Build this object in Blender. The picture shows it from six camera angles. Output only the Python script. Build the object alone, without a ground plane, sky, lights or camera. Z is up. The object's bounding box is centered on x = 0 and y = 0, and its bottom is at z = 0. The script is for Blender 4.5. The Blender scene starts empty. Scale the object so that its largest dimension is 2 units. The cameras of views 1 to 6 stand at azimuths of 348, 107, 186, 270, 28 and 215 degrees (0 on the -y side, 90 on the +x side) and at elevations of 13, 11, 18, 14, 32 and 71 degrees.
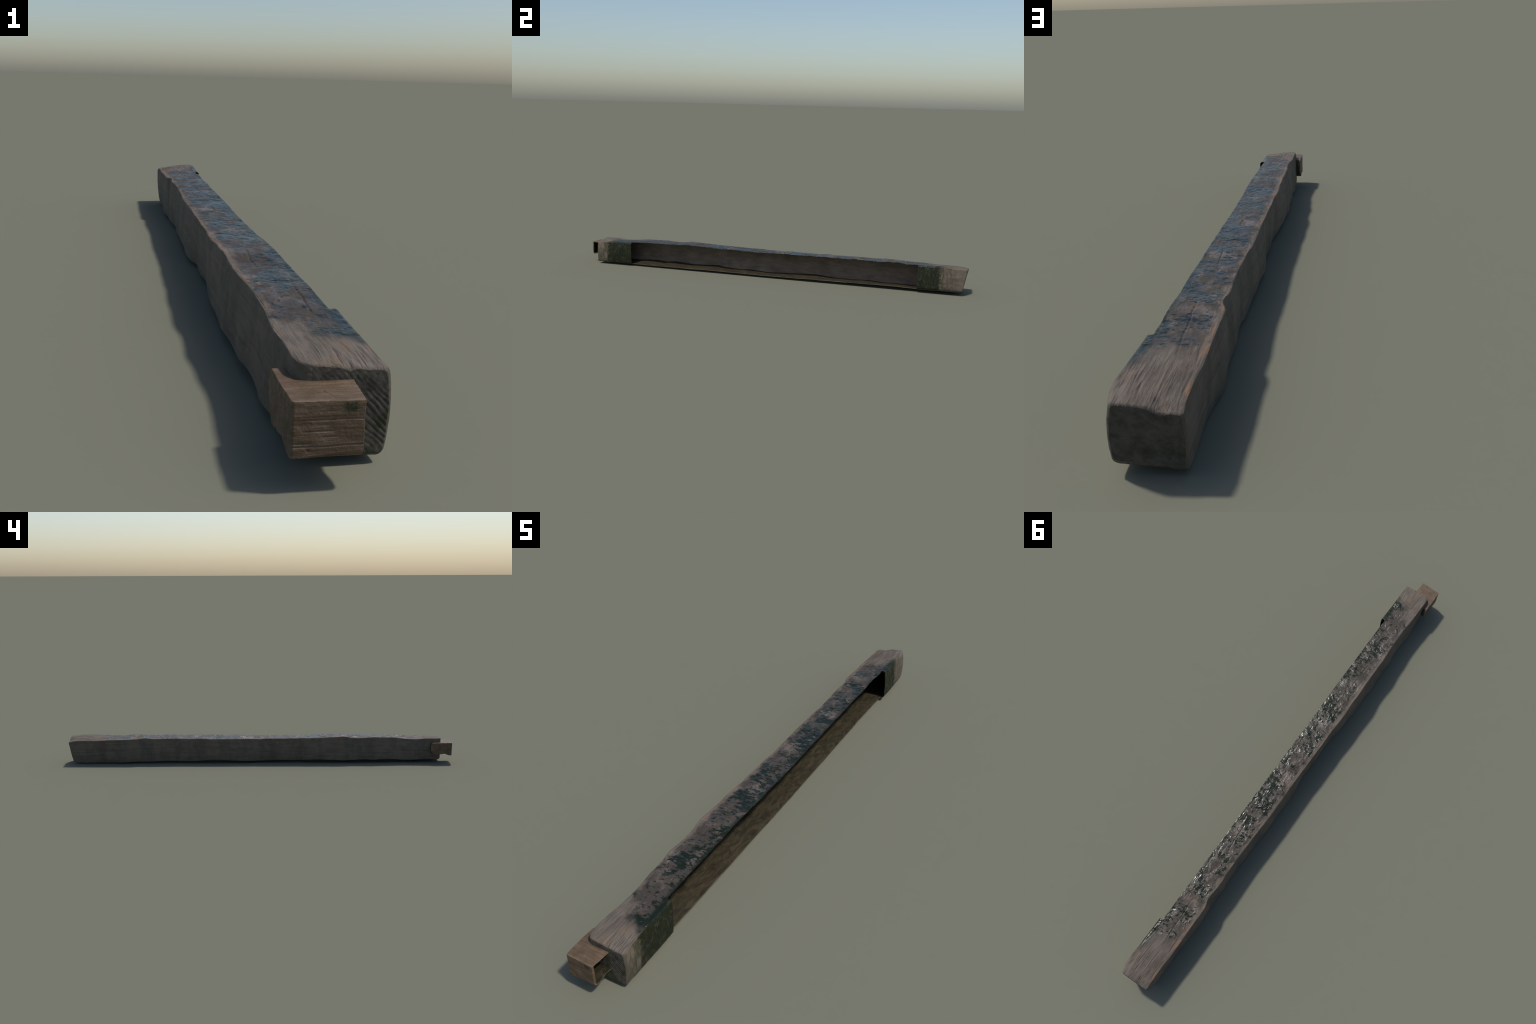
"""Weathered hollow timber beam with a hooked corner block at one end."""
import bpy, bmesh, math
import numpy as np

# ------------------------------------------------------------------ noise
def _hash(ix, iy, iz, seed):
    h = (ix.astype(np.int64) * 374761393 + iy.astype(np.int64) * 668265263
         + iz.astype(np.int64) * 2147483647 + seed * 1274126177) & 0xFFFFFFFF
    h = ((h ^ (h >> 13)) * 1274126177) & 0xFFFFFFFF
    h = ((h ^ (h >> 16)) * 2246822519) & 0xFFFFFFFF
    return ((h ^ (h >> 15)) & 0xFFFFFF) / float(0xFFFFFF) * 2.0 - 1.0

def noise(P, scale, seed=0, octaves=1, gain=0.5):
    """smooth value noise in [-1, 1]; scale = cells per metre on x, y, z"""
    out = np.zeros(len(P)); amp = 1.0; tot = 0.0
    s = np.array(scale, float)
    for o in range(octaves):
        Q = P * s + 37.0
        i = np.floor(Q).astype(np.int64); f = Q - i
        f = f * f * f * (f * (f * 6 - 15) + 10)
        v = 0.0
        for dx in (0, 1):
            wx = f[:, 0] if dx else 1 - f[:, 0]
            for dy in (0, 1):
                wy = f[:, 1] if dy else 1 - f[:, 1]
                for dz in (0, 1):
                    wz = f[:, 2] if dz else 1 - f[:, 2]
                    v = v + wx * wy * wz * _hash(i[:, 0] + dx, i[:, 1] + dy, i[:, 2] + dz, seed + o * 17)
        out += amp * v; tot += amp; amp *= gain; s = s * 2.03
    return out / tot

def sstep(a, b, x):
    t = np.clip((x - a) / (b - a), 0, 1)
    return t * t * (3 - 2 * t)

def curve(knots, y):
    """Catmull-Rom-like smooth interpolation through (y, value) knots"""
    k = np.array(knots, float); ky, kv = k[:, 0], k[:, 1]
    m = np.gradient(kv, ky)
    i = np.clip(np.searchsorted(ky, y) - 1, 0, len(ky) - 2)
    h = ky[i + 1] - ky[i]; t = np.clip((y - ky[i]) / h, 0, 1)
    t2, t3 = t * t, t * t * t
    return ((2 * t3 - 3 * t2 + 1) * kv[i] + (t3 - 2 * t2 + t) * h * m[i]
            + (-2 * t3 + 3 * t2) * kv[i + 1] + (t3 - t2) * h * m[i + 1])

# ------------------------------------------------------------------ beam edges, read along the length (y, x) / (y, z)
TOP_LEFT = [(-.94, -.0445, .1215), (-.881, -.0442, .1235), (-.831, -.0440, .1200), (-.782, -.0415, .1195), (-.732, -.0385, .1238),
            (-.683, -.0403, .1285), (-.633, -.0405, .1292), (-.584, -.0450, .1305), (-.534, -.0440, .1280), (-.485, -.0446, .1268),
            (-.435, -.0470, .1350), (-.386, -.0483, .1334), (-.336, -.0470, .1309), (-.287, -.0487, .1288), (-.237, -.0470, .1288),
            (-.188, -.0458, .1275), (-.138, -.0465, .1276), (-.089, -.0455, .1268), (-.039, -.0453, .1260), (.010, -.0438, .1238),
            (.060, -.0440, .1245), (.109, -.0439, .1257), (.159, -.0436, .1245), (.208, -.0448, .1250), (.258, -.0437, .1248),
            (.307, -.0424, .1265), (.357, -.0415, .1250), (.406, -.0397, .1270), (.456, -.0400, .1282), (.505, -.0422, .1277),
            (.555, -.0435, .1270), (.590, -.0405, .1285), (.612, -.0400, .1292), (.640, -.0490, .1268), (.703, -.0492, .1246),
            (.753, -.0497, .1236), (.802, -.0519, .1219), (.852, -.0522, .1198), (.901, -.0500, .1183), (.951, -.0498, .1185), (1.0, -.0500, .1130)]
BOT_LEFT = [(-.94, -.0459, .0120), (-.881, -.0458, .0129), (-.832, -.0477, .0134), (-.783, -.0520, .0118), (-.734, -.0470, .0116),
            (-.685, -.0485, .0158), (-.636, -.0550, .0165), (-.587, -.0512, .0124), (-.538, -.0538, .0165), (-.489, -.0570, .0143),
            (-.440, -.0535, .0108), (-.391, -.0523, .0119), (-.342, -.0535, .0142), (-.293, -.0515, .0180), (-.244, -.0462, .0128),
            (-.195, -.0400, .0113), (-.146, -.0375, .0106), (-.097, -.0418, .0115), (-.048, -.0398, .0090), (.001, -.0370, .0076),
            (.049, -.0468, .0073), (.098, -.0515, .0094), (.147, -.0497, .0110), (.196, -.0486, .0140), (.245, -.0510, .0158),
            (.294, -.0468, .0120), (.343, -.0450, .0080), (.392, -.0450, .0079), (.441, -.0415, .0088), (.490, -.0442, .0102),
            (.539, -.0482, .0095), (.588, -.0470, .0060), (.637, -.0482, .0072), (.686, -.0517, .0055), (.735, -.0522, .0034),
            (.784, -.0460, .0020), (.833, -.0441, .0018), (.882, -.0449, .0010), (.931, -.0456, .0004), (1.0, -.0470, .0060)]
# height of the top where the long opening cuts it, x = CUT
TOP_CUT = [(-.94, .1175), (-.87, .1225), (-.74, .1262), (-.66, .1292), (-.589, .1300), (-.539, .1308), (-.488, .1322), (-.438, .1338),
           (-.388, .1346), (-.337, .1340), (-.287, .1318), (-.237, .1292), (-.186, .1288), (-.136, .1282), (-.086, .1284), (-.035, .1284),
           (.015, .1302), (.065, .1308), (.116, .1318), (.166, .1310), (.216, .1324), (.267, .1328), (.317, .1334), (.367, .1326),
           (.418, .1324), (.468, .1338), (.518, .1326), (.569, .1312), (.619, .1332), (.669, .1345), (.72, .1306), (.77, .1304), (.88, .1330), (.967, .1325), (1.0, .1300)]
TOP_RIGHT_X = [(-.94, .0628), (-.87, .0612), (-.80, .0619), (-.74, .0632), (0., .0630), (.77, .0612), (.88, .0620), (.960, .0632), (.980, .0590), (1.0, .0525)]
BELLY_RIGHT = [(-.94, .0040), (-.74, .0028), (0., .0025), (.77, .0018), (.95, .0020), (1.0, .0045)]
BOT_RIGHT_X = [(-.94, .0610), (-.74, .0600), (0., .0620), (.77, .0655), (.94, .0655), (1.0, .0632)]
BOT_CUT = [(-.94, .0046), (-.85, .0038), (-.74, .0040), (-.639, .0038), (-.539, .0042), (-.438, .0050), (-.337, .0055), (-.237, .0058), (-.136, .0056),
           (-.035, .0050), (.065, .0061), (.166, .0068), (.267, .0080), (.367, .0098), (.468, .0106), (.569, .0128), (.669, .0125), (.77, .0110), (.88, .0130), (1.0, .0135)]
CUT_X, CUT_S, CUT_N = .0480, -.740, .768      # the long opening in the right-hand side
Y_S, Y_N = -.9395, .979                       # end faces (the north one leans out at the top)
WALL = .002

def pick(t, c):
    return [(r[0], r[c]) for r in t]

N_ARC, N_SIDE = 7, (62, 64, 62, 64)           # top, right, bottom, left
def ring_template(corners, radii, bulges):
    """rounded quadrilateral: corners TL, TR, BR, BL -> closed ring; per-ring arrays"""
    n = len(corners[0])
    pts, face = [], []
    for s in range(4):
        A, B = corners[s], corners[(s + 1) % 4]
        d = B - A; L = np.linalg.norm(d, axis=1, keepdims=True); u = d / L
        nrm = np.stack([-u[:, 1], u[:, 0]], 1)      # outward for clockwise TL->TR->BR->BL
        ra, rb = radii[s][:, None], radii[(s + 1) % 4][:, None]
        a, b = A + u * ra, B - u * rb
        m = N_SIDE[s]
        for k in range(m):
            t = k / m
            pts.append(a + (b - a) * t + nrm * (bulges[s][:, None] * 4 * t * (1 - t))); face.append(s)
        C = corners[(s + 2) % 4]; v = C - B; v = v / np.linalg.norm(v, axis=1, keepdims=True)
        c = B + v * rb                               # quadratic corner from b over B to c
        for k in range(N_ARC):
            t = k / N_ARC
            pts.append((1 - t) ** 2 * b + 2 * t * (1 - t) * (B * .75 + .125 * (b + c)) + t * t * c)
            face.append(s if t < .5 else (s + 1) % 4)
    return np.stack(pts, 1), np.array(face)          # (n, ring, 2)

def build_beam():
    ys = np.concatenate([np.arange(Y_S, Y_N + .02, .0021)])
    ys = np.concatenate([ys[(ys < CUT_S - .0012)], [CUT_S], ys[(ys > CUT_S + .0012) & (ys < CUT_N - .0012)], [CUT_N], ys[ys > CUT_N + .0012]])
    n = len(ys)
    tl = np.stack([curve(pick(TOP_LEFT, 1), ys), curve(pick(TOP_LEFT, 2), ys)], 1)
    bl = np.stack([curve(pick(BOT_LEFT, 1), ys), curve(pick(BOT_LEFT, 2), ys)], 1)
    tl += (-.0028, .0008); bl += (-.0030, -.0006); tl[:, 1] += .0012 * sstep(-.2, -.7, ys)   # the arrises are rounded off below
    trx = curve(TOP_RIGHT_X, ys); cz = curve(TOP_CUT, ys)
    tr = np.stack([trx, cz - .0035 * sstep(-.9, .6, -ys) - .001 + .0016 * sstep(.2, -.3, ys)], 1)
    brx = curve(BOT_RIGHT_X, ys); bz = curve(BOT_CUT, ys)
    br = np.stack([brx, bz + .0020], 1)
    o = np.ones(n)
    radii = [o * .0036, o * .0065 + .0025 * sstep(.9, .97, ys), o * .0120 - .001 * sstep(-.70, -.9, ys), o * .0040]
    bulges = [o * .0016, curve(BELLY_RIGHT, ys), o * -.0006, o * .0022]
    ring, face = ring_template([tl, tr, br, bl], radii, bulges)
    m = ring.shape[1]
    # --- positions; the last stretch at each end is rounded over
    X = ring[:, :, 0]; Zc = ring[:, :, 1]; Y = np.repeat(ys[:, None], m, 1)
    cx, cz0 = .006, .066
    def pull(depth, r):                              # quarter-round towards the end face
        q = np.clip(1 - depth / r, 0, 1)
        return r * (1 - np.sqrt(np.clip(1 - q * q, 0, 1)))
    dS, dN = ys - ys[0], ys[-1] - ys
    sh = (pull(dS, .0030) + pull(dN, .0030))[:, None]
    sgnx = np.clip((X - cx) / .05, -1, 1); sgnz = np.clip((Zc - cz0) / .055, -1, 1)
    edge_noise = 1 + .5 * noise(np.stack([X.ravel(), 0 * X.ravel(), Zc.ravel()], 1), (60, 1, 60), 5, 2).reshape(X.shape)
    X2 = X - sgnx * np.abs(sgnx) ** 1.5 * sh * edge_noise
    Z2 = Zc - sgnz * np.abs(sgnz) ** 1.5 * sh * edge_noise
    # south end, left vertical corner is rounded broadly
    bigS = pull(dS, .030)[:, None] * .52
    X2 = X2 + bigS * np.clip((cx - X) / .052, 0, 1) ** 2
    bigB = pull(dS, .020)[:, None] * .60
    Z2 = Z2 + bigB * np.clip((cz0 - Zc) / .055, 0, 1) ** 2.5 * np.clip((.01 - X) / .05, 0, 1)
    bigN = pull(dN, .020)[:, None] * .40
    Z2 = Z2 + bigN * np.clip((cz0 - Zc) / .055, 0, 1) ** 3
    # broken top edges: a torn dip at both ends
    dipS = np.exp(-((X - .014) / .008) ** 2) * .0050 + np.exp(-((X - .036) / .012) ** 2) * .0020
    dipN = np.exp(-((X + .020) / .011) ** 2) * .0045 + sstep(.01, -.02, X) * .0028
    Z2 = Z2 - np.clip((Zc - .060) / .055, 0, 1) ** 2 * (dipS * np.exp(-dS / .010)[:, None] + dipN * np.exp(-dN / .014)[:, None])
    # north end leans
    w = sstep(.12, 0., dN)[:, None]
    Y2 = Y + w * (-.0195 + .0205 * (Zc - .012) / .118)
    V = [np.stack([X2, Y2, Z2], 2).reshape(-1, 3)]
    # --- end caps: concentric rings to a centre
    cap_rings = 46
    base = n * m; caps = []
    for end, row in ((0, 0), (1, n - 1)):
        R = np.stack([X2[row], Y2[row], Z2[row]], 1); C = R.mean(0)
        for k in range(1, cap_rings + 1):
            t = 1 - k / (cap_rings + .6)
            P = C + (R - C) * t
            V.append(P)
        caps.append((base, row)); base += cap_rings * m
    V = np.concatenate(V)
    # --- faces with part codes 0 top 1 right 2 bottom 3 left 4 south cap 5 north cap
    j = np.arange(m); j1 = (j + 1) % m
    F, code = [], []
    def strip(a, b, c):
        F.append(np.stack([a + j, a + j1, b + j1, b + j], 1)); code.append(c)
    for i in range(n - 1):
        strip(i * m, (i + 1) * m, face)
    for end, (b0, row) in enumerate(caps):
        seq = [row * m] + [b0 + k * m for k in range(cap_rings)]
        for k in range(len(seq) - 1):
            a, b = seq[k], seq[k + 1]
            if end == 0: strip(b, a, np.full(m, 4))
            else: strip(a, b, np.full(m, 5))
    F = np.concatenate(F); code = np.concatenate(code)
    ngons = []
    b0 = caps[0][0] + (cap_rings - 1) * m; ngons.append(((b0 + j1)[::-1] if False else (b0 + j)[::-1], 4))
    b1 = caps[1][0] + (cap_rings - 1) * m; ngons.append((b1 + j, 5))
    return V, F, code, ngons, m

def vertex_normals(V, F):
    d1 = V[F[:, 2]] - V[F[:, 0]]; d2 = V[F[:, 3]] - V[F[:, 1]]
    fn = np.cross(d1, d2); N = np.zeros_like(V)
    for k in range(4): np.add.at(N, F[:, k], fn)
    return N / np.maximum(np.linalg.norm(N, axis=1, keepdims=True), 1e-12)

def crack(P, axis_u, axis_v, u0, u1, v0, slope, width, depth, seed, wander=.0025):
    """groove that runs along axis_u from u0 to u1 at v0, wandering a little"""
    u, v = P[:, axis_u], P[:, axis_v]
    Q = np.zeros_like(P); Q[:, 0] = u
    mid = v0 + slope * (u - u0) + wander * noise(Q, (30, 1, 1), seed, 3)
    fade = sstep(u0, u0 + .25 * (u1 - u0), u) * sstep(u1, u1 - .25 * (u1 - u0), u)
    return depth * fade * np.exp(-((v - mid) / width) ** 2)

def relief(V, N, vcode):
    d = np.zeros(len(V))
    y = V[:, 1]
    top, right, bottom, left = (vcode == 0), (vcode == 1), (vcode == 2), (vcode == 3)
    wet = sstep(.90, .74, np.abs(y))
    broad = noise(V, (26, 20, 26), 1, 3)
    mid = noise(V, (110, 85, 110), 2, 3)
    grain = noise(V, (330, 14, 330), 3, 3)
    fine = noise(V, (420, 330, 420), 4, 2)
    d += np.where(top, .0011 * broad + .0008 * mid * (.35 + .65 * wet) + .0003 * fine * wet
                  + grain * (.0003 + .0004 * (1 - wet)) + .0009 * noise(V, (150, 16, 150), 9, 2) * sstep(.87, .94, np.abs(y)), 0)
    d += np.where(left, .0014 * noise(V, (14, 11, 9), 6, 2) + .0005 * mid + .0003 * grain, 0)
    d += np.where(right, .0008 * broad + .0006 * noise(V, (60, 90, 22), 8, 3) + .0002 * grain, 0)
    d += np.where(bottom, .0008 * broad + .0004 * mid, 0)
    for a in ((.60, .86, .006, -.05), (.30, .42, .012, -.05), (-.78, -.62, .020, .02), (-.52, -.40, -.010, .03), (.02, .12, .004, 0.)):
        d -= np.where(top, crack(V, 1, 0, a[0], a[1], a[2], a[3], .0011, .0022, int(abs(a[0]) * 100)), 0)
    for a in ((.90, 1.0, -.012, .05), (.93, 1.0, .020, -.05), (-.945, -.86, .030, -.10), (-.945, -.87, .045, -.08), (-.945, -.88, .005, .03)):
        d -= np.where(top, crack(V, 1, 0, a[0], a[1], a[2], a[3], .0012, .0018, int(abs(a[2]) * 900)), 0)
    for a in ((-.62, -.35, .050, .02), (.15, .50, .085, -.02), (-.9, -.72, .075, .03)):
        d -= np.where(left, crack(V, 1, 2, a[0], a[1], a[2], a[3], .0010, .0014, int(abs(a[2]) * 700)), 0)
    # south end grain: diagonal ridges; north end: radial checks
    s = V[:, 0] * .72 + V[:, 2] * .62
    s = s + .0040 * noise(V, (40, 1, 40), 11, 2)
    ridge = np.abs(np.sin(s * math.pi / .0054)) ** .8 - .5
    cap_s = (vcode == 4)
    d += np.where(cap_s, ridge * .0009 * np.clip(.35 + .8 * noise(V, (45, 1, 45), 12, 2), .05, .8) + .0008 * broad, 0)
    cap_n = (vcode == 5)
    ang = np.arctan2(V[:, 2] - .070, V[:, 0] - .006); rad = np.hypot(V[:, 2] - .070, V[:, 0] - .006)
    d += np.where(cap_n, .0006 * broad + .0003 * noise(V, (200, 1, 200), 13, 2), 0)
    for a0, r0, r1 in ((1.75, .012, .07), (1.35, .03, .07), (-1.82, .030, .075), (-2.9, .025, .07), (-.55, .018, .065), (2.6, .02, .06), (-1.1, .025, .06), (.5, .03, .06)):
        da = np.angle(np.exp(1j * (ang - a0 - .10 * np.sin(rad * 160 + a0 * 7)))) * rad
        d -= np.where(cap_n, .0014 * sstep(r0, r1, rad) * np.exp(-(da / .0006) ** 2), 0)
    # edges of parts: fade so neighbouring codes meet
    return V + N * d[:, None]

# ------------------------------------------------------------------ materials
class Nodes:
    def __init__(self, name):
        self.mat = bpy.data.materials.new(name); self.mat.use_nodes = True
        self.t = self.mat.node_tree; self.t.nodes.clear()
        self.out = self.t.nodes.new('ShaderNodeOutputMaterial')
        self.bsdf = self.t.nodes.new('ShaderNodeBsdfPrincipled')
        self.t.links.new(self.bsdf.outputs[0], self.out.inputs[0])
        tc = self.t.nodes.new('ShaderNodeTexCoord'); self.co = tc.outputs['Object']
        sx = self.t.nodes.new('ShaderNodeSeparateXYZ'); self.t.links.new(self.co, sx.inputs[0])
        self.x, self.y, self.z = sx.outputs
    def put(self, sock, v):
        if hasattr(v, 'is_linked'): self.t.links.new(v, sock)
        elif isinstance(v, tuple): sock.default_value = v if len(v) == len(sock.default_value) else (*v, 1.0)
        else: sock.default_value = v
    def noise(self, scale, detail=4, rough=.55, seed=0., dist=0., rot=(0, 0, 0)):
        mp = self.t.nodes.new('ShaderNodeMapping'); self.put(mp.inputs[0], self.co)
        mp.inputs['Scale'].default_value = scale; mp.inputs['Location'].default_value = (seed, seed * 1.7, -seed)
        mp.inputs['Rotation'].default_value = rot
        n = self.t.nodes.new('ShaderNodeTexNoise'); self.put(n.inputs['Vector'], mp.outputs[0])
        n.inputs['Scale'].default_value = 1.; n.inputs['Detail'].default_value = detail
        n.inputs['Roughness'].default_value = rough; n.inputs['Distortion'].default_value = dist
        return n.outputs['Fac']
    def math(self, op, a, b=0., c=0., clamp=False):
        n = self.t.nodes.new('ShaderNodeMath'); n.operation = op; n.use_clamp = clamp
        self.put(n.inputs[0], a); self.put(n.inputs[1], b); self.put(n.inputs[2], c)
        return n.outputs[0]
    def step(self, v, a, b, lo=0., hi=1.):
        n = self.t.nodes.new('ShaderNodeMapRange'); n.interpolation_type = 'SMOOTHSTEP'
        self.put(n.inputs[0], v); n.inputs[1].default_value = a; n.inputs[2].default_value = b
        n.inputs[3].default_value = lo; n.inputs[4].default_value = hi
        if a > b:
            n.inputs[1].default_value, n.inputs[2].default_value = b, a
            n.inputs[3].default_value, n.inputs[4].default_value = hi, lo
        return n.outputs[0]
    def mix(self, f, a, b, mode='MIX'):
        n = self.t.nodes.new('ShaderNodeMix'); n.data_type = 'RGBA'; n.blend_type = mode
        self.put(n.inputs[0], f); self.put(n.inputs[6], a); self.put(n.inputs[7], b)
        return n.outputs[2]
    def ramp(self, f, stops):
        n = self.t.nodes.new('ShaderNodeValToRGB'); self.put(n.inputs[0], f); e = n.color_ramp.elements
        while len(e) < len(stops): e.new(.5)
        for el, (p, c) in zip(e, stops): el.position = p; el.color = (*c, 1)
        return n.outputs[0]
    def finish(self, color, rough, height=None, strength=.5, dist=.002, spec=.5, coat=None):
        self.put(self.bsdf.inputs['Base Color'], color); self.put(self.bsdf.inputs['Roughness'], rough)
        self.put(self.bsdf.inputs['Specular IOR Level'], spec)
        if height is not None:
            b = self.t.nodes.new('ShaderNodeBump'); b.inputs['Strength'].default_value = strength
            b.inputs['Distance'].default_value = dist; self.put(b.inputs['Height'], height)
            self.put(self.bsdf.inputs['Normal'], b.outputs[0])
        return self.mat

MOSS_DARK, MOSS = (.010, .016, .008), (.022, .034, .012)

def wood_color(N, dark, mid, light, gs, seed, warm=None, warm_amt=.5, gw=.65):
    g = N.noise(gs, 6, .6, seed, .4)
    b = N.noise((16, 11, 16), 4, .55, seed + 3.)
    v = N.math('ADD', N.math('MULTIPLY', g, gw), N.math('MULTIPLY', b, 1 - gw))
    c = N.ramp(v, [(.33, dark), (.50, mid), (.68, light)])
    if warm is not None:
        w = N.step(N.noise((34, 20, 34), 4, .6, seed + 9.), .53, .70)
        c = N.mix(N.math('MULTIPLY', w, warm_amt), c, warm)
    return c, g

def mat_top():
    N = Nodes('weathered_top_wood')
    c, g = wood_color(N, (.066, .052, .041), (.126, .102, .081), (.178, .149, .123), (170, 14, 170), 1., (.20, .130, .082), .38, .50)
    ay = N.math('ABSOLUTE', N.y)
    # dark open grain lines
    lines = N.step(N.noise((230, 11, 60), 4, .6, 8., 1.6), .54, .64)
    lines = N.math('MULTIPLY', lines, N.step(N.math('ADD', ay, N.math('MULTIPLY', N.noise((20, 9, 20), 3, .5, 33.), .12)), .90, 1.0, .22, .80))
    c = N.mix(lines, c, (.040, .032, .026))
    # worn orange rim along the left arris
    rim = N.math('MULTIPLY', N.step(N.x, -.039, -.047), N.step(N.noise((60, 22, 60), 4, .6, 4.), .44, .62))
    c = N.mix(N.math('MULTIPLY', rim, .70), c, (.230, .130, .075))
    # zone in which damp growth lives: the middle, reaching further on the right
    reach = N.math('SUBTRACT', ay, N.math('MULTIPLY', N.x, 1.0))
    reach = N.math('ADD', reach, N.math('MULTIPLY', N.math('SUBTRACT', N.noise((30, 14, 1), 3, .5, 7.), .5), .14))
    zone = N.step(reach, .85, .79)
    margin = N.step(N.math('ADD', N.x, N.math('MULTIPLY', N.math('SUBTRACT', N.noise((30, 30, 30), 3, .6, 19.), .5), .05)), -.046, -.028)
    zone = N.math('MULTIPLY', zone, margin)
    damp = N.math('MULTIPLY', zone, N.step(N.noise((26, 17, 26), 4, .6, 21.), .28, .54))
    c = N.mix(N.math('MULTIPLY', damp, .86), c, (.044, .035, .027))
    patch = N.math('ADD', N.math('MULTIPLY', N.noise((58, 92, 58), 5, .66, 11., .5), .62), N.math('MULTIPLY', N.noise((13, 15, 13), 2, .5, 14.), .38))
    patch = N.math('ADD', patch, N.math('MULTIPLY', N.x, .65))
    moss = N.math('MULTIPLY', N.step(patch, .478, .545), zone)
    strip = N.math('MULTIPLY', N.step(N.x, .034, .050), N.math('MULTIPLY', zone, N.step(N.noise((20, 12, 20), 3, .5, 31.), .34, .48)))
    moss = N.math('MAXIMUM', moss, strip)
    mc = N.mix(N.noise((170, 170, 170), 3, .6, 2.), (.005, .008, .004), (.013, .019, .008))
    c = N.mix(moss, c, mc)
    h1 = N.noise((120, 150, 120), 2, .5, 5.); h2 = N.noise((420, 330, 420), 2, .5, 6.)
    lively = N.step(N.noise((22, 26, 22), 3, .5, 29.), .47, .66, .07, 1.)
    h = N.math('MULTIPLY', N.math('ADD', N.math('MULTIPLY', h1, .8), N.math('MULTIPLY', h2, .14)), lively)
    hd = N.math('MULTIPLY', g, .8)
    mixh = N.t.nodes.new('ShaderNodeMix'); N.put(mixh.inputs[0], zone); N.put(mixh.inputs[2], hd); N.put(mixh.inputs[3], h)
    wetn = N.step(N.noise((38, 26, 38), 4, .6, 17.), .38, .58)
    gloss = N.math('MAXIMUM', N.math('MULTIPLY', moss, .95), N.math('MULTIPLY', N.math('MULTIPLY', zone, wetn), .68))
    rough = N.math('SUBTRACT', .80, N.math('MULTIPLY', gloss, .60))
    return N.finish(c, rough, mixh.outputs[0], .80, .0045, N.math('SUBTRACT', N.math('ADD', .28, N.math('MULTIPLY', gloss, .22)), N.math('MULTIPLY', moss, .14)))

def mat_left():
    N = Nodes('weathered_side_wood')
    c, g = wood_color(N, (.090, .072, .052), (.140, .113, .082), (.175, .145, .110), (120, 7, 120), 40., (.17, .112, .068), .35)
    v = N.step(N.noise((1, 17, 4.5), 4, .55, 44.), .38, .66)
    c = N.mix(N.math('MULTIPLY', v, .55), c, (.078, .068, .052))
    bl = N.step(N.noise((40, 40, 40), 5, .65, 46.), .50, .64)
    c = N.mix(N.math('MULTIPLY', bl, .40), c, (.165, .142, .115))
    h = N.math('ADD', g, N.noise((260, 160, 260), 3, .6, 45.))
    return N.finish(c, .80, h, .35, .0015, .3)

def mat_right():
    N = Nodes('mossy_cheek_wood')
    c, g = wood_color(N, (.068, .053, .037), (.122, .099, .072), (.170, .140, .105), (110, 14, 60), 60., (.20, .130, .075), .35)
    ay = N.math('ABSOLUTE', N.y)
    n1 = N.noise((40, 75, 20), 5, .62, 63., .8, (.5, 0, 0))
    haze = N.math('MULTIPLY', N.step(n1, .42, .58), N.step(ay, .98, .885))
    c = N.mix(N.math('MULTIPLY', haze, .80), c, (.036, .038, .018))
    edge = N.math('ADD', ay, N.math('MULTIPLY', N.math('SUBTRACT', N.noise((30, 60, 60), 4, .6, 66.), .5), .06))
    band = N.step(edge, .888, .866)
    mc = N.mix(N.noise((120, 110, 70), 4, .6, 67.), (.004, .007, .0015), (.012, .018, .004))
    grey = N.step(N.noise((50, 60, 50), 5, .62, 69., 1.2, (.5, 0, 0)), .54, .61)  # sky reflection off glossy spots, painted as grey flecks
    mc = N.mix(N.math('MULTIPLY', grey, .55), mc, (.046, .048, .042))
    c = N.mix(N.math('MULTIPLY', band, .94), c, mc)
    rough = N.math('SUBTRACT', .75, N.math('MULTIPLY', N.math('MULTIPLY', band, N.step(N.noise((60, 60, 60), 3, .6, 68.), .4, .6)), .40))
    h = N.math('ADD', N.math('MULTIPLY', n1, 1.4), N.math('MULTIPLY', N.noise((180, 160, 180), 2, .5, 70.), .25))
    return N.finish(c, rough, h, .6, .0035, N.math('SUBTRACT', .40, N.math('MULTIPLY', band, .15)))

def mat_bottom():
    N = Nodes('dark_underside_wood')
    c, g = wood_color(N, (.075, .060, .043), (.120, .098, .072), (.150, .125, .095), (110, 8, 110), 80.)
    return N.finish(c, .85, g, .4, .002, .3)

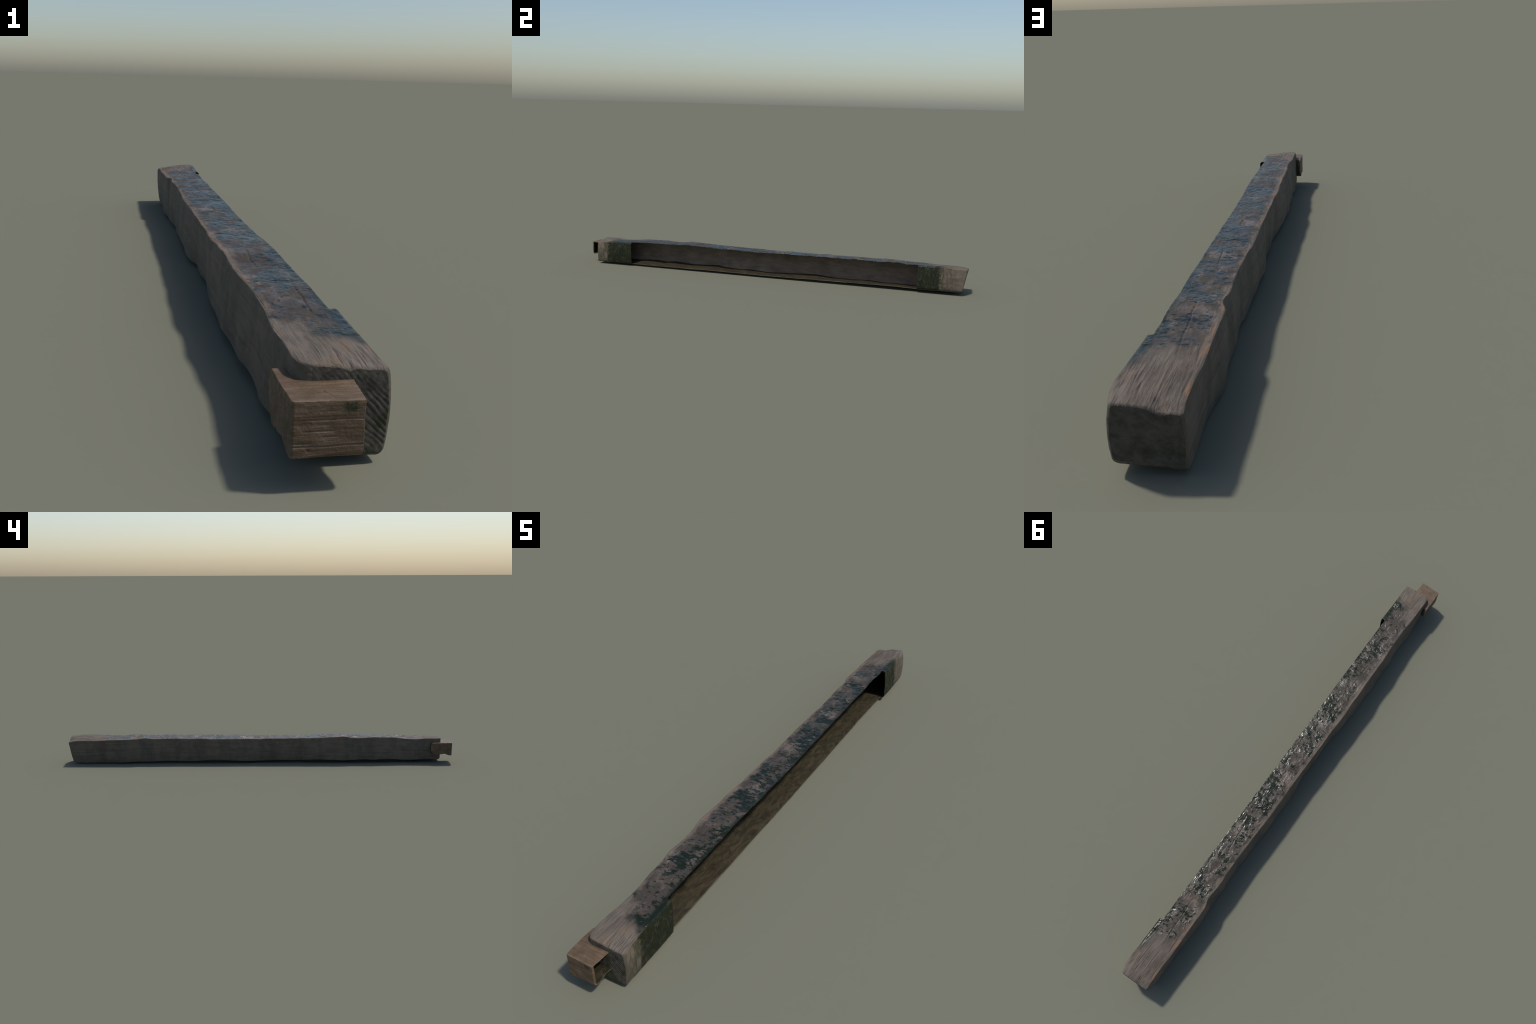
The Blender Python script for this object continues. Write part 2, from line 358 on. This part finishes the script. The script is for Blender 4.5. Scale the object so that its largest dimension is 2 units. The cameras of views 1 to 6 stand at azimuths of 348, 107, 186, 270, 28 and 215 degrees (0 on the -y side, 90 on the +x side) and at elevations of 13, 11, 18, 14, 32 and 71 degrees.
def mat_cap(name, south):
    N = Nodes(name)
    if south:
        s = N.math('ADD', N.math('MULTIPLY', N.x, .72), N.math('MULTIPLY', N.z, .62))
        s = N.math('ADD', s, N.math('MULTIPLY', N.noise((55, 1, 55), 3, .5, 91.), .004))
        w = N.math('SINE', N.math('MULTIPLY', s, math.pi * 2 / .0054))
        f = N.math('ADD', N.math('MULTIPLY', w, .05), N.noise((90, 90, 90), 5, .6, 92.))
        c = N.ramp(f, [(.34, (.040, .035, .028)), (.52, (.076, .067, .053)), (.70, (.112, .098, .078))])
        m = N.step(N.math('SUBTRACT', N.noise((34, 34, 30), 4, .6, 94.), N.math('MULTIPLY', N.math('SUBTRACT', N.z, .055), 1.6)), .50, .62)
        c = N.mix(N.math('MULTIPLY', m, .8), c, (.030, .038, .014))
        h = f
    else:
        dx = N.math('SUBTRACT', N.x, .006); dz = N.math('SUBTRACT', N.z, .070)
        r = N.math('SQRT', N.math('ADD', N.math('MULTIPLY', dx, dx), N.math('MULTIPLY', dz, dz)))
        r = N.math('ADD', r, N.math('MULTIPLY', N.noise((40, 1, 40), 3, .5, 95.), .006))
        w = N.math('SINE', N.math('MULTIPLY', r, math.pi / .0017))
        f = N.math('ADD', N.math('MULTIPLY', w, .012), N.noise((60, 60, 60), 6, .65, 96.))
        c = N.ramp(f, [(.34, (.046, .042, .031)), (.52, (.080, .072, .056)), (.70, (.110, .098, .078))])
        h = f
    return N.finish(c, .85, h, .5, .002, .3)

def mat_inner():
    N = Nodes('hollowed_inner_wood')
    c, g = wood_color(N, (.090, .066, .049), (.140, .106, .080), (.185, .145, .113), (60, 16, 60), 100., (.20, .12, .07), .4)
    b = N.step(N.noise((22, 18, 22), 4, .6, 103.), .38, .66)
    c = N.mix(N.math('MULTIPLY', b, .35), c, (.080, .067, .054))
    return N.finish(c, .72, N.math('ADD', g, N.noise((120, 90, 120), 3, .6, 104.)), .4, .002, .35)

def mat_inner_floor():
    N = Nodes('damp_inner_floor')
    g = N.noise((70, 26, 70), 6, .62, 111., .8)
    c = N.ramp(g, [(.34, (.016, .012, .006)), (.50, (.033, .026, .012)), (.68, (.056, .045, .022))])
    w = N.step(N.noise((30, 22, 30), 4, .6, 113.), .58, .70)
    c = N.mix(N.math('MULTIPLY', w, .6), c, (.050, .028, .013))
    return N.finish(c, .70, g, .6, .003, .35)

def mat_block():
    N = Nodes('brown_block_wood')
    g = N.noise((10, 150, 190), 6, .6, 121., .3); b = N.noise((28, 28, 28), 4, .6, 122.)
    v = N.math('ADD', N.math('MULTIPLY', g, .6), N.math('MULTIPLY', b, .4))
    c = N.ramp(v, [(.34, (.062, .037, .019)), (.50, (.120, .077, .045)), (.66, (.190, .134, .090))])
    w = N.step(N.noise((40, 30, 30), 4, .6, 124.), .50, .68)
    c = N.mix(N.math('MULTIPLY', w, .45), c, (.072, .056, .022))
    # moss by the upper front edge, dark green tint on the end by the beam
    px = N.math('MULTIPLY', N.step(N.x, -.012, -.006), N.step(N.x, .008, .003))
    pz = N.math('MULTIPLY', N.step(N.z, .087, .093), N.step(N.z, .104, .100))
    patch = N.math('MULTIPLY', N.math('MULTIPLY', px, pz), N.math('MULTIPLY', N.step(N.y, -.985, -.990), N.step(N.noise((180, 180, 180), 3, .6, 126.), .36, .50)))
    inx = N.math('MULTIPLY', N.step(N.y, -.896, -.889), N.step(N.x, -.062, -.058))
    m = N.math('MAXIMUM', patch, inx)
    c = N.mix(N.math('MULTIPLY', m, .9), c, (.018, .028, .008))
    # dark lines in the drying splits on the front
    h = N.math('ADD', N.math('MULTIPLY', g, .8), N.noise((240, 240, 240), 3, .6, 127.))
    return N.finish(c, .62, h, .5, .002, .4)

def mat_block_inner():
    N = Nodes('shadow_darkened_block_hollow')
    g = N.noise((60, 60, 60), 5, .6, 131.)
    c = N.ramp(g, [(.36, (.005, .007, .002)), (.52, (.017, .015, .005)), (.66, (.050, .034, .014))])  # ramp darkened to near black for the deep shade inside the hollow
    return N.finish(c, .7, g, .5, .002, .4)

# ------------------------------------------------------------------ assemble
def new_object(name, me, parent):
    o = bpy.data.objects.new(name, me); bpy.context.scene.collection.objects.link(o); o.parent = parent
    return o

def apply_mods(o):
    dg = bpy.context.evaluated_depsgraph_get(); me = bpy.data.meshes.new_from_object(o.evaluated_get(dg))
    o.modifiers.clear(); old = o.data; o.data = me; bpy.data.meshes.remove(old)

def make_beam(root):
    V, F, code, ngons, m = build_beam()
    vcode = np.zeros(len(V), int); vcode[F.ravel()] = np.repeat(code, 4)
    N = vertex_normals(V, F)
    V = relief(V, N, vcode)
    V[:, 2] = np.maximum(V[:, 2], 0.0)
    # the long opening: clamp the ring where it passes the cut plane and drop what lies beyond
    cent = V[F].mean(1)
    mid = (cent[:, 1] > CUT_S) & (cent[:, 1] < CUT_N) & (code < 4)
    beyond = mid & ((V[F][:, :, 0] > CUT_X).all(1))
    # snap straddling vertices onto the plane
    keep = ~beyond
    strad = mid & keep & ((V[F][:, :, 0] > CUT_X).any(1))
    sv = np.unique(F[strad].ravel()); sv = sv[V[sv, 0] > CUT_X]
    in_mid = (V[sv, 1] > CUT_S + .0008) & (V[sv, 1] < CUT_N - .0008)
    sv = sv[in_mid]
    for rim in (sv,):
        V[rim, 0] = CUT_X
    F, code = F[keep], code[keep]
    me = bpy.data.meshes.new('beam')
    polys = F.tolist() + [list(map(int, g[0])) for g in ngons]
    me.from_pydata(V.tolist(), [], polys)
    cod = np.concatenate([code, [g[1] for g in ngons]]).astype(np.int32)
    me.polygons.foreach_set('material_index', cod)
    me.polygons.foreach_set('use_smooth', np.ones(len(polys), bool))
    bm = bmesh.new(); bm.from_mesh(me)
    bmesh.ops.delete(bm, geom=[v for v in bm.verts if not v.link_faces], context='VERTS')
    bm.to_mesh(me); bm.free()
    o = new_object('beam_shell', me, root)
    mats = [mat_top(), mat_right(), mat_bottom(), mat_left(), mat_cap('ridged_end_grain', True), mat_cap('checked_end_grain', False)]
    inner, floor = mat_inner(), mat_inner_floor()
    mats += [inner, inner, floor, inner, inner, inner]
    for x in mats: me.materials.append(x)
    so = o.modifiers.new('wall', 'SOLIDIFY'); so.thickness = WALL; so.offset = -1; so.material_offset = 6
    so.material_offset_rim = 0; so.use_even_offset = False
    apply_mods(o); me = o.data
    # split the one surface into its parts, keeping the whole surface's normals
    nl = len(me.vertices)
    nor = np.zeros(nl * 3); me.vertex_normals.foreach_get('vector', nor); nor = nor.reshape(-1, 3)
    co = np.zeros(nl * 3); me.vertices.foreach_get('co', co); co = co.reshape(-1, 3)
    mi = np.zeros(len(me.polygons), np.int32); me.polygons.foreach_get('material_index', mi)
    polys = [tuple(p.vertices) for p in me.polygons]
    groups = {'top_face': [0], 'side_face': [3], 'underside': [2], 'cheek': [1], 'end_grain_face': [4], 'end_grain_face.001': [5], 'hollow_lining': [6, 7, 8, 9, 10, 11]}
    ycent = np.array([co[p[0], 1] for p in polys])
    todo = []
    for nm, ids in groups.items():
        sel = np.isin(mi, ids)
        if nm == 'cheek':
            todo += [('cheek', sel & (ycent < 0)), ('cheek.001', sel & (ycent > 0))]
        else: todo.append((nm, sel))
    allm = list(me.materials)
    bpy.data.objects.remove(o)
    for nm, sel in todo:
        idx = np.nonzero(sel)[0]
        if not len(idx): continue
        P = [polys[i] for i in idx]
        used = np.unique(np.concatenate([np.array(p) for p in P])); remap = -np.ones(nl, int); remap[used] = np.arange(len(used))
        sub = bpy.data.meshes.new(nm)
        sub.from_pydata(co[used].tolist(), [], [[int(remap[v]) for v in p] for p in P])
        ids = sorted(set(mi[idx].tolist())); slot = {}
        for a in ids:
            if allm[a].name not in [x.name for x in sub.materials]: sub.materials.append(allm[a])
            slot[a] = [x.name for x in sub.materials].index(allm[a].name)
        sub.polygons.foreach_set('material_index', np.array([slot[a] for a in mi[idx]], np.int32))
        sub.polygons.foreach_set('use_smooth', np.ones(len(P), bool))
        sub.update()
        sub.normals_split_custom_set_from_vertices(nor[used].tolist())
        new_object(nm, sub, root)

def prism(name, poly, axis, a, b):
    """extrude a closed 2-D outline between a and b along an axis (0 = x with (y,z); 2 = z with (x,y))"""
    bm = bmesh.new()
    def P(p, t): return (t, p[0], p[1]) if axis == 0 else (p[0], p[1], t)
    lo = [bm.verts.new(P(p, a)) for p in poly]; hi = [bm.verts.new(P(p, b)) for p in poly]
    bm.faces.new(lo[::-1]); bm.faces.new(hi)
    k = len(poly)
    for i in range(k): bm.faces.new((lo[i], lo[(i + 1) % k], hi[(i + 1) % k], hi[i]))
    bmesh.ops.recalc_face_normals(bm, faces=bm.faces)
    me = bpy.data.meshes.new(name); bm.to_mesh(me); bm.free()
    o = bpy.data.objects.new(name, me); bpy.context.scene.collection.objects.link(o)
    return o

def make_block(root):
    # plan (x, y): a hook around the beam's left front corner, inner side hugging the rounded timber
    plan = [(-.0655, -.8800), (-.0670, -.9400), (-.0655, -.9905), (-.0630, -.9930), (-.0200, -.9955), (.0138, -.9975), (.0186, -.9400),
            (-.0260, -.9375), (-.0370, -.9320), (-.0440, -.9200), (-.0465, -.9080), (-.0455, -.8950), (-.0445, -.8800)]
    side = [(-.9990, .1035), (-.9970, .0465), (-.9935, .0392), (-.9890, .0368), (-.9755, .0388), (-.9642, .0432), (-.9574, .0466), (-.9475, .0458), (-.9400, .0440),
            (-.9270, .0445), (-.9170, .0385), (-.9091, .0376), (-.8990, .0415), (-.8905, .0500), (-.8850, .0610), (-.8828, .0740), (-.8832, .0880), (-.8875, .0985), (-.8940, .1030)]
    hollow = [(-.9906, .1005), (-.9906, .0430), (-.9880, .0402), (-.9755, .0420), (-.9642, .0464), (-.9574, .0498), (-.9475, .0490), (-.9300, .0490), (-.9300, .1005)]
    o = prism('corner_block', plan, 2, .02, .12)
    s = prism('helper_side', side, 0, -.1, .1); h = prism('helper_hollow', hollow, 0, -.0610, .1)
    for tool, op in ((s, 'INTERSECT'), (h, 'DIFFERENCE')):
        b = o.modifiers.new('cut', 'BOOLEAN'); b.object = tool; b.operation = op; b.solver = 'EXACT'
    r = o.modifiers.new('remesh', 'REMESH'); r.mode = 'VOXEL'; r.voxel_size = .0008
    apply_mods(o)
    for t in (s, h): bpy.data.objects.remove(t)
    me = o.data; n = len(me.vertices)
    co = np.zeros(n * 3); me.vertices.foreach_get('co', co); co = co.reshape(-1, 3)
    no = np.zeros(n * 3); me.vertex_normals.foreach_get('vector', no); no = no.reshape(-1, 3)
    d = .0005 * noise(co, (60, 60, 60), 51, 3) + .00035 * noise(co, (30, 260, 260), 52, 3)
    inside = (co[:, 1] > -.9945 + .0012) & (co[:, 0] > -.0618) & (co[:, 2] < .1020) & (co[:, 2] > .040) & (co[:, 1] < -.945)
    front = (no[:, 1] < -.6) & (co[:, 1] < -.985)
    for z0, u0, u1, dep in ((.0812, -.12, .07, .0011), (.0520, -.11, .07, .0012), (.0690, -.056, -.016, .0010), (.0555, -.075, -.040, .0010), (.0625, -.034, -.014, .0007), (.0925, -.030, -.012, .0005)):
        d -= np.where(front, crack(co, 0, 2, u0, u1, z0, .004, .0007, dep, int(z0 * 1000), .0009), 0)
    dd = np.hypot(co[:, 0] + .047, co[:, 2] - .0475)
    d -= np.where(front, .0018 * np.exp(-(dd / .0016) ** 2), 0)
    topf = no[:, 2] > .6
    d -= np.where(topf & (co[:, 2] > .09), crack(co, 1, 0, -.985, -.962, -.018, -.35, .0007, .0012, 77), 0)
    co = co + no * d[:, None]
    me.vertices.foreach_set('co', co.ravel())
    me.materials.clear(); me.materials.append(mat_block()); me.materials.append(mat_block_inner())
    cen = np.zeros(len(me.polygons) * 3); me.polygons.foreach_get('center', cen); cen = cen.reshape(-1, 3)
    pn = np.zeros(len(me.polygons) * 3); me.polygons.foreach_get('normal', pn); pn = pn.reshape(-1, 3)
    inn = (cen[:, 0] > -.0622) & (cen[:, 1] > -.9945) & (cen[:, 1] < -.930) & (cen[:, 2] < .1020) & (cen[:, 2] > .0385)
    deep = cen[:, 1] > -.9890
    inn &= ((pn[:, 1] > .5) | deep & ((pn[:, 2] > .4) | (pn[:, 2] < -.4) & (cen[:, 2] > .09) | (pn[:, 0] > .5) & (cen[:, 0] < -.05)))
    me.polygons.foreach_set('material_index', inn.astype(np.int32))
    me.polygons.foreach_set('use_smooth', np.ones(len(me.polygons), bool)); me.update()
    o.parent = root

root = bpy.data.objects.new('wooden_beam', None)
bpy.context.scene.collection.objects.link(root)
root['label'] = 'weathered mossy hollow timber beam with hooked end block'
root['category'] = 'wooden beam'
make_beam(root)
make_block(root)
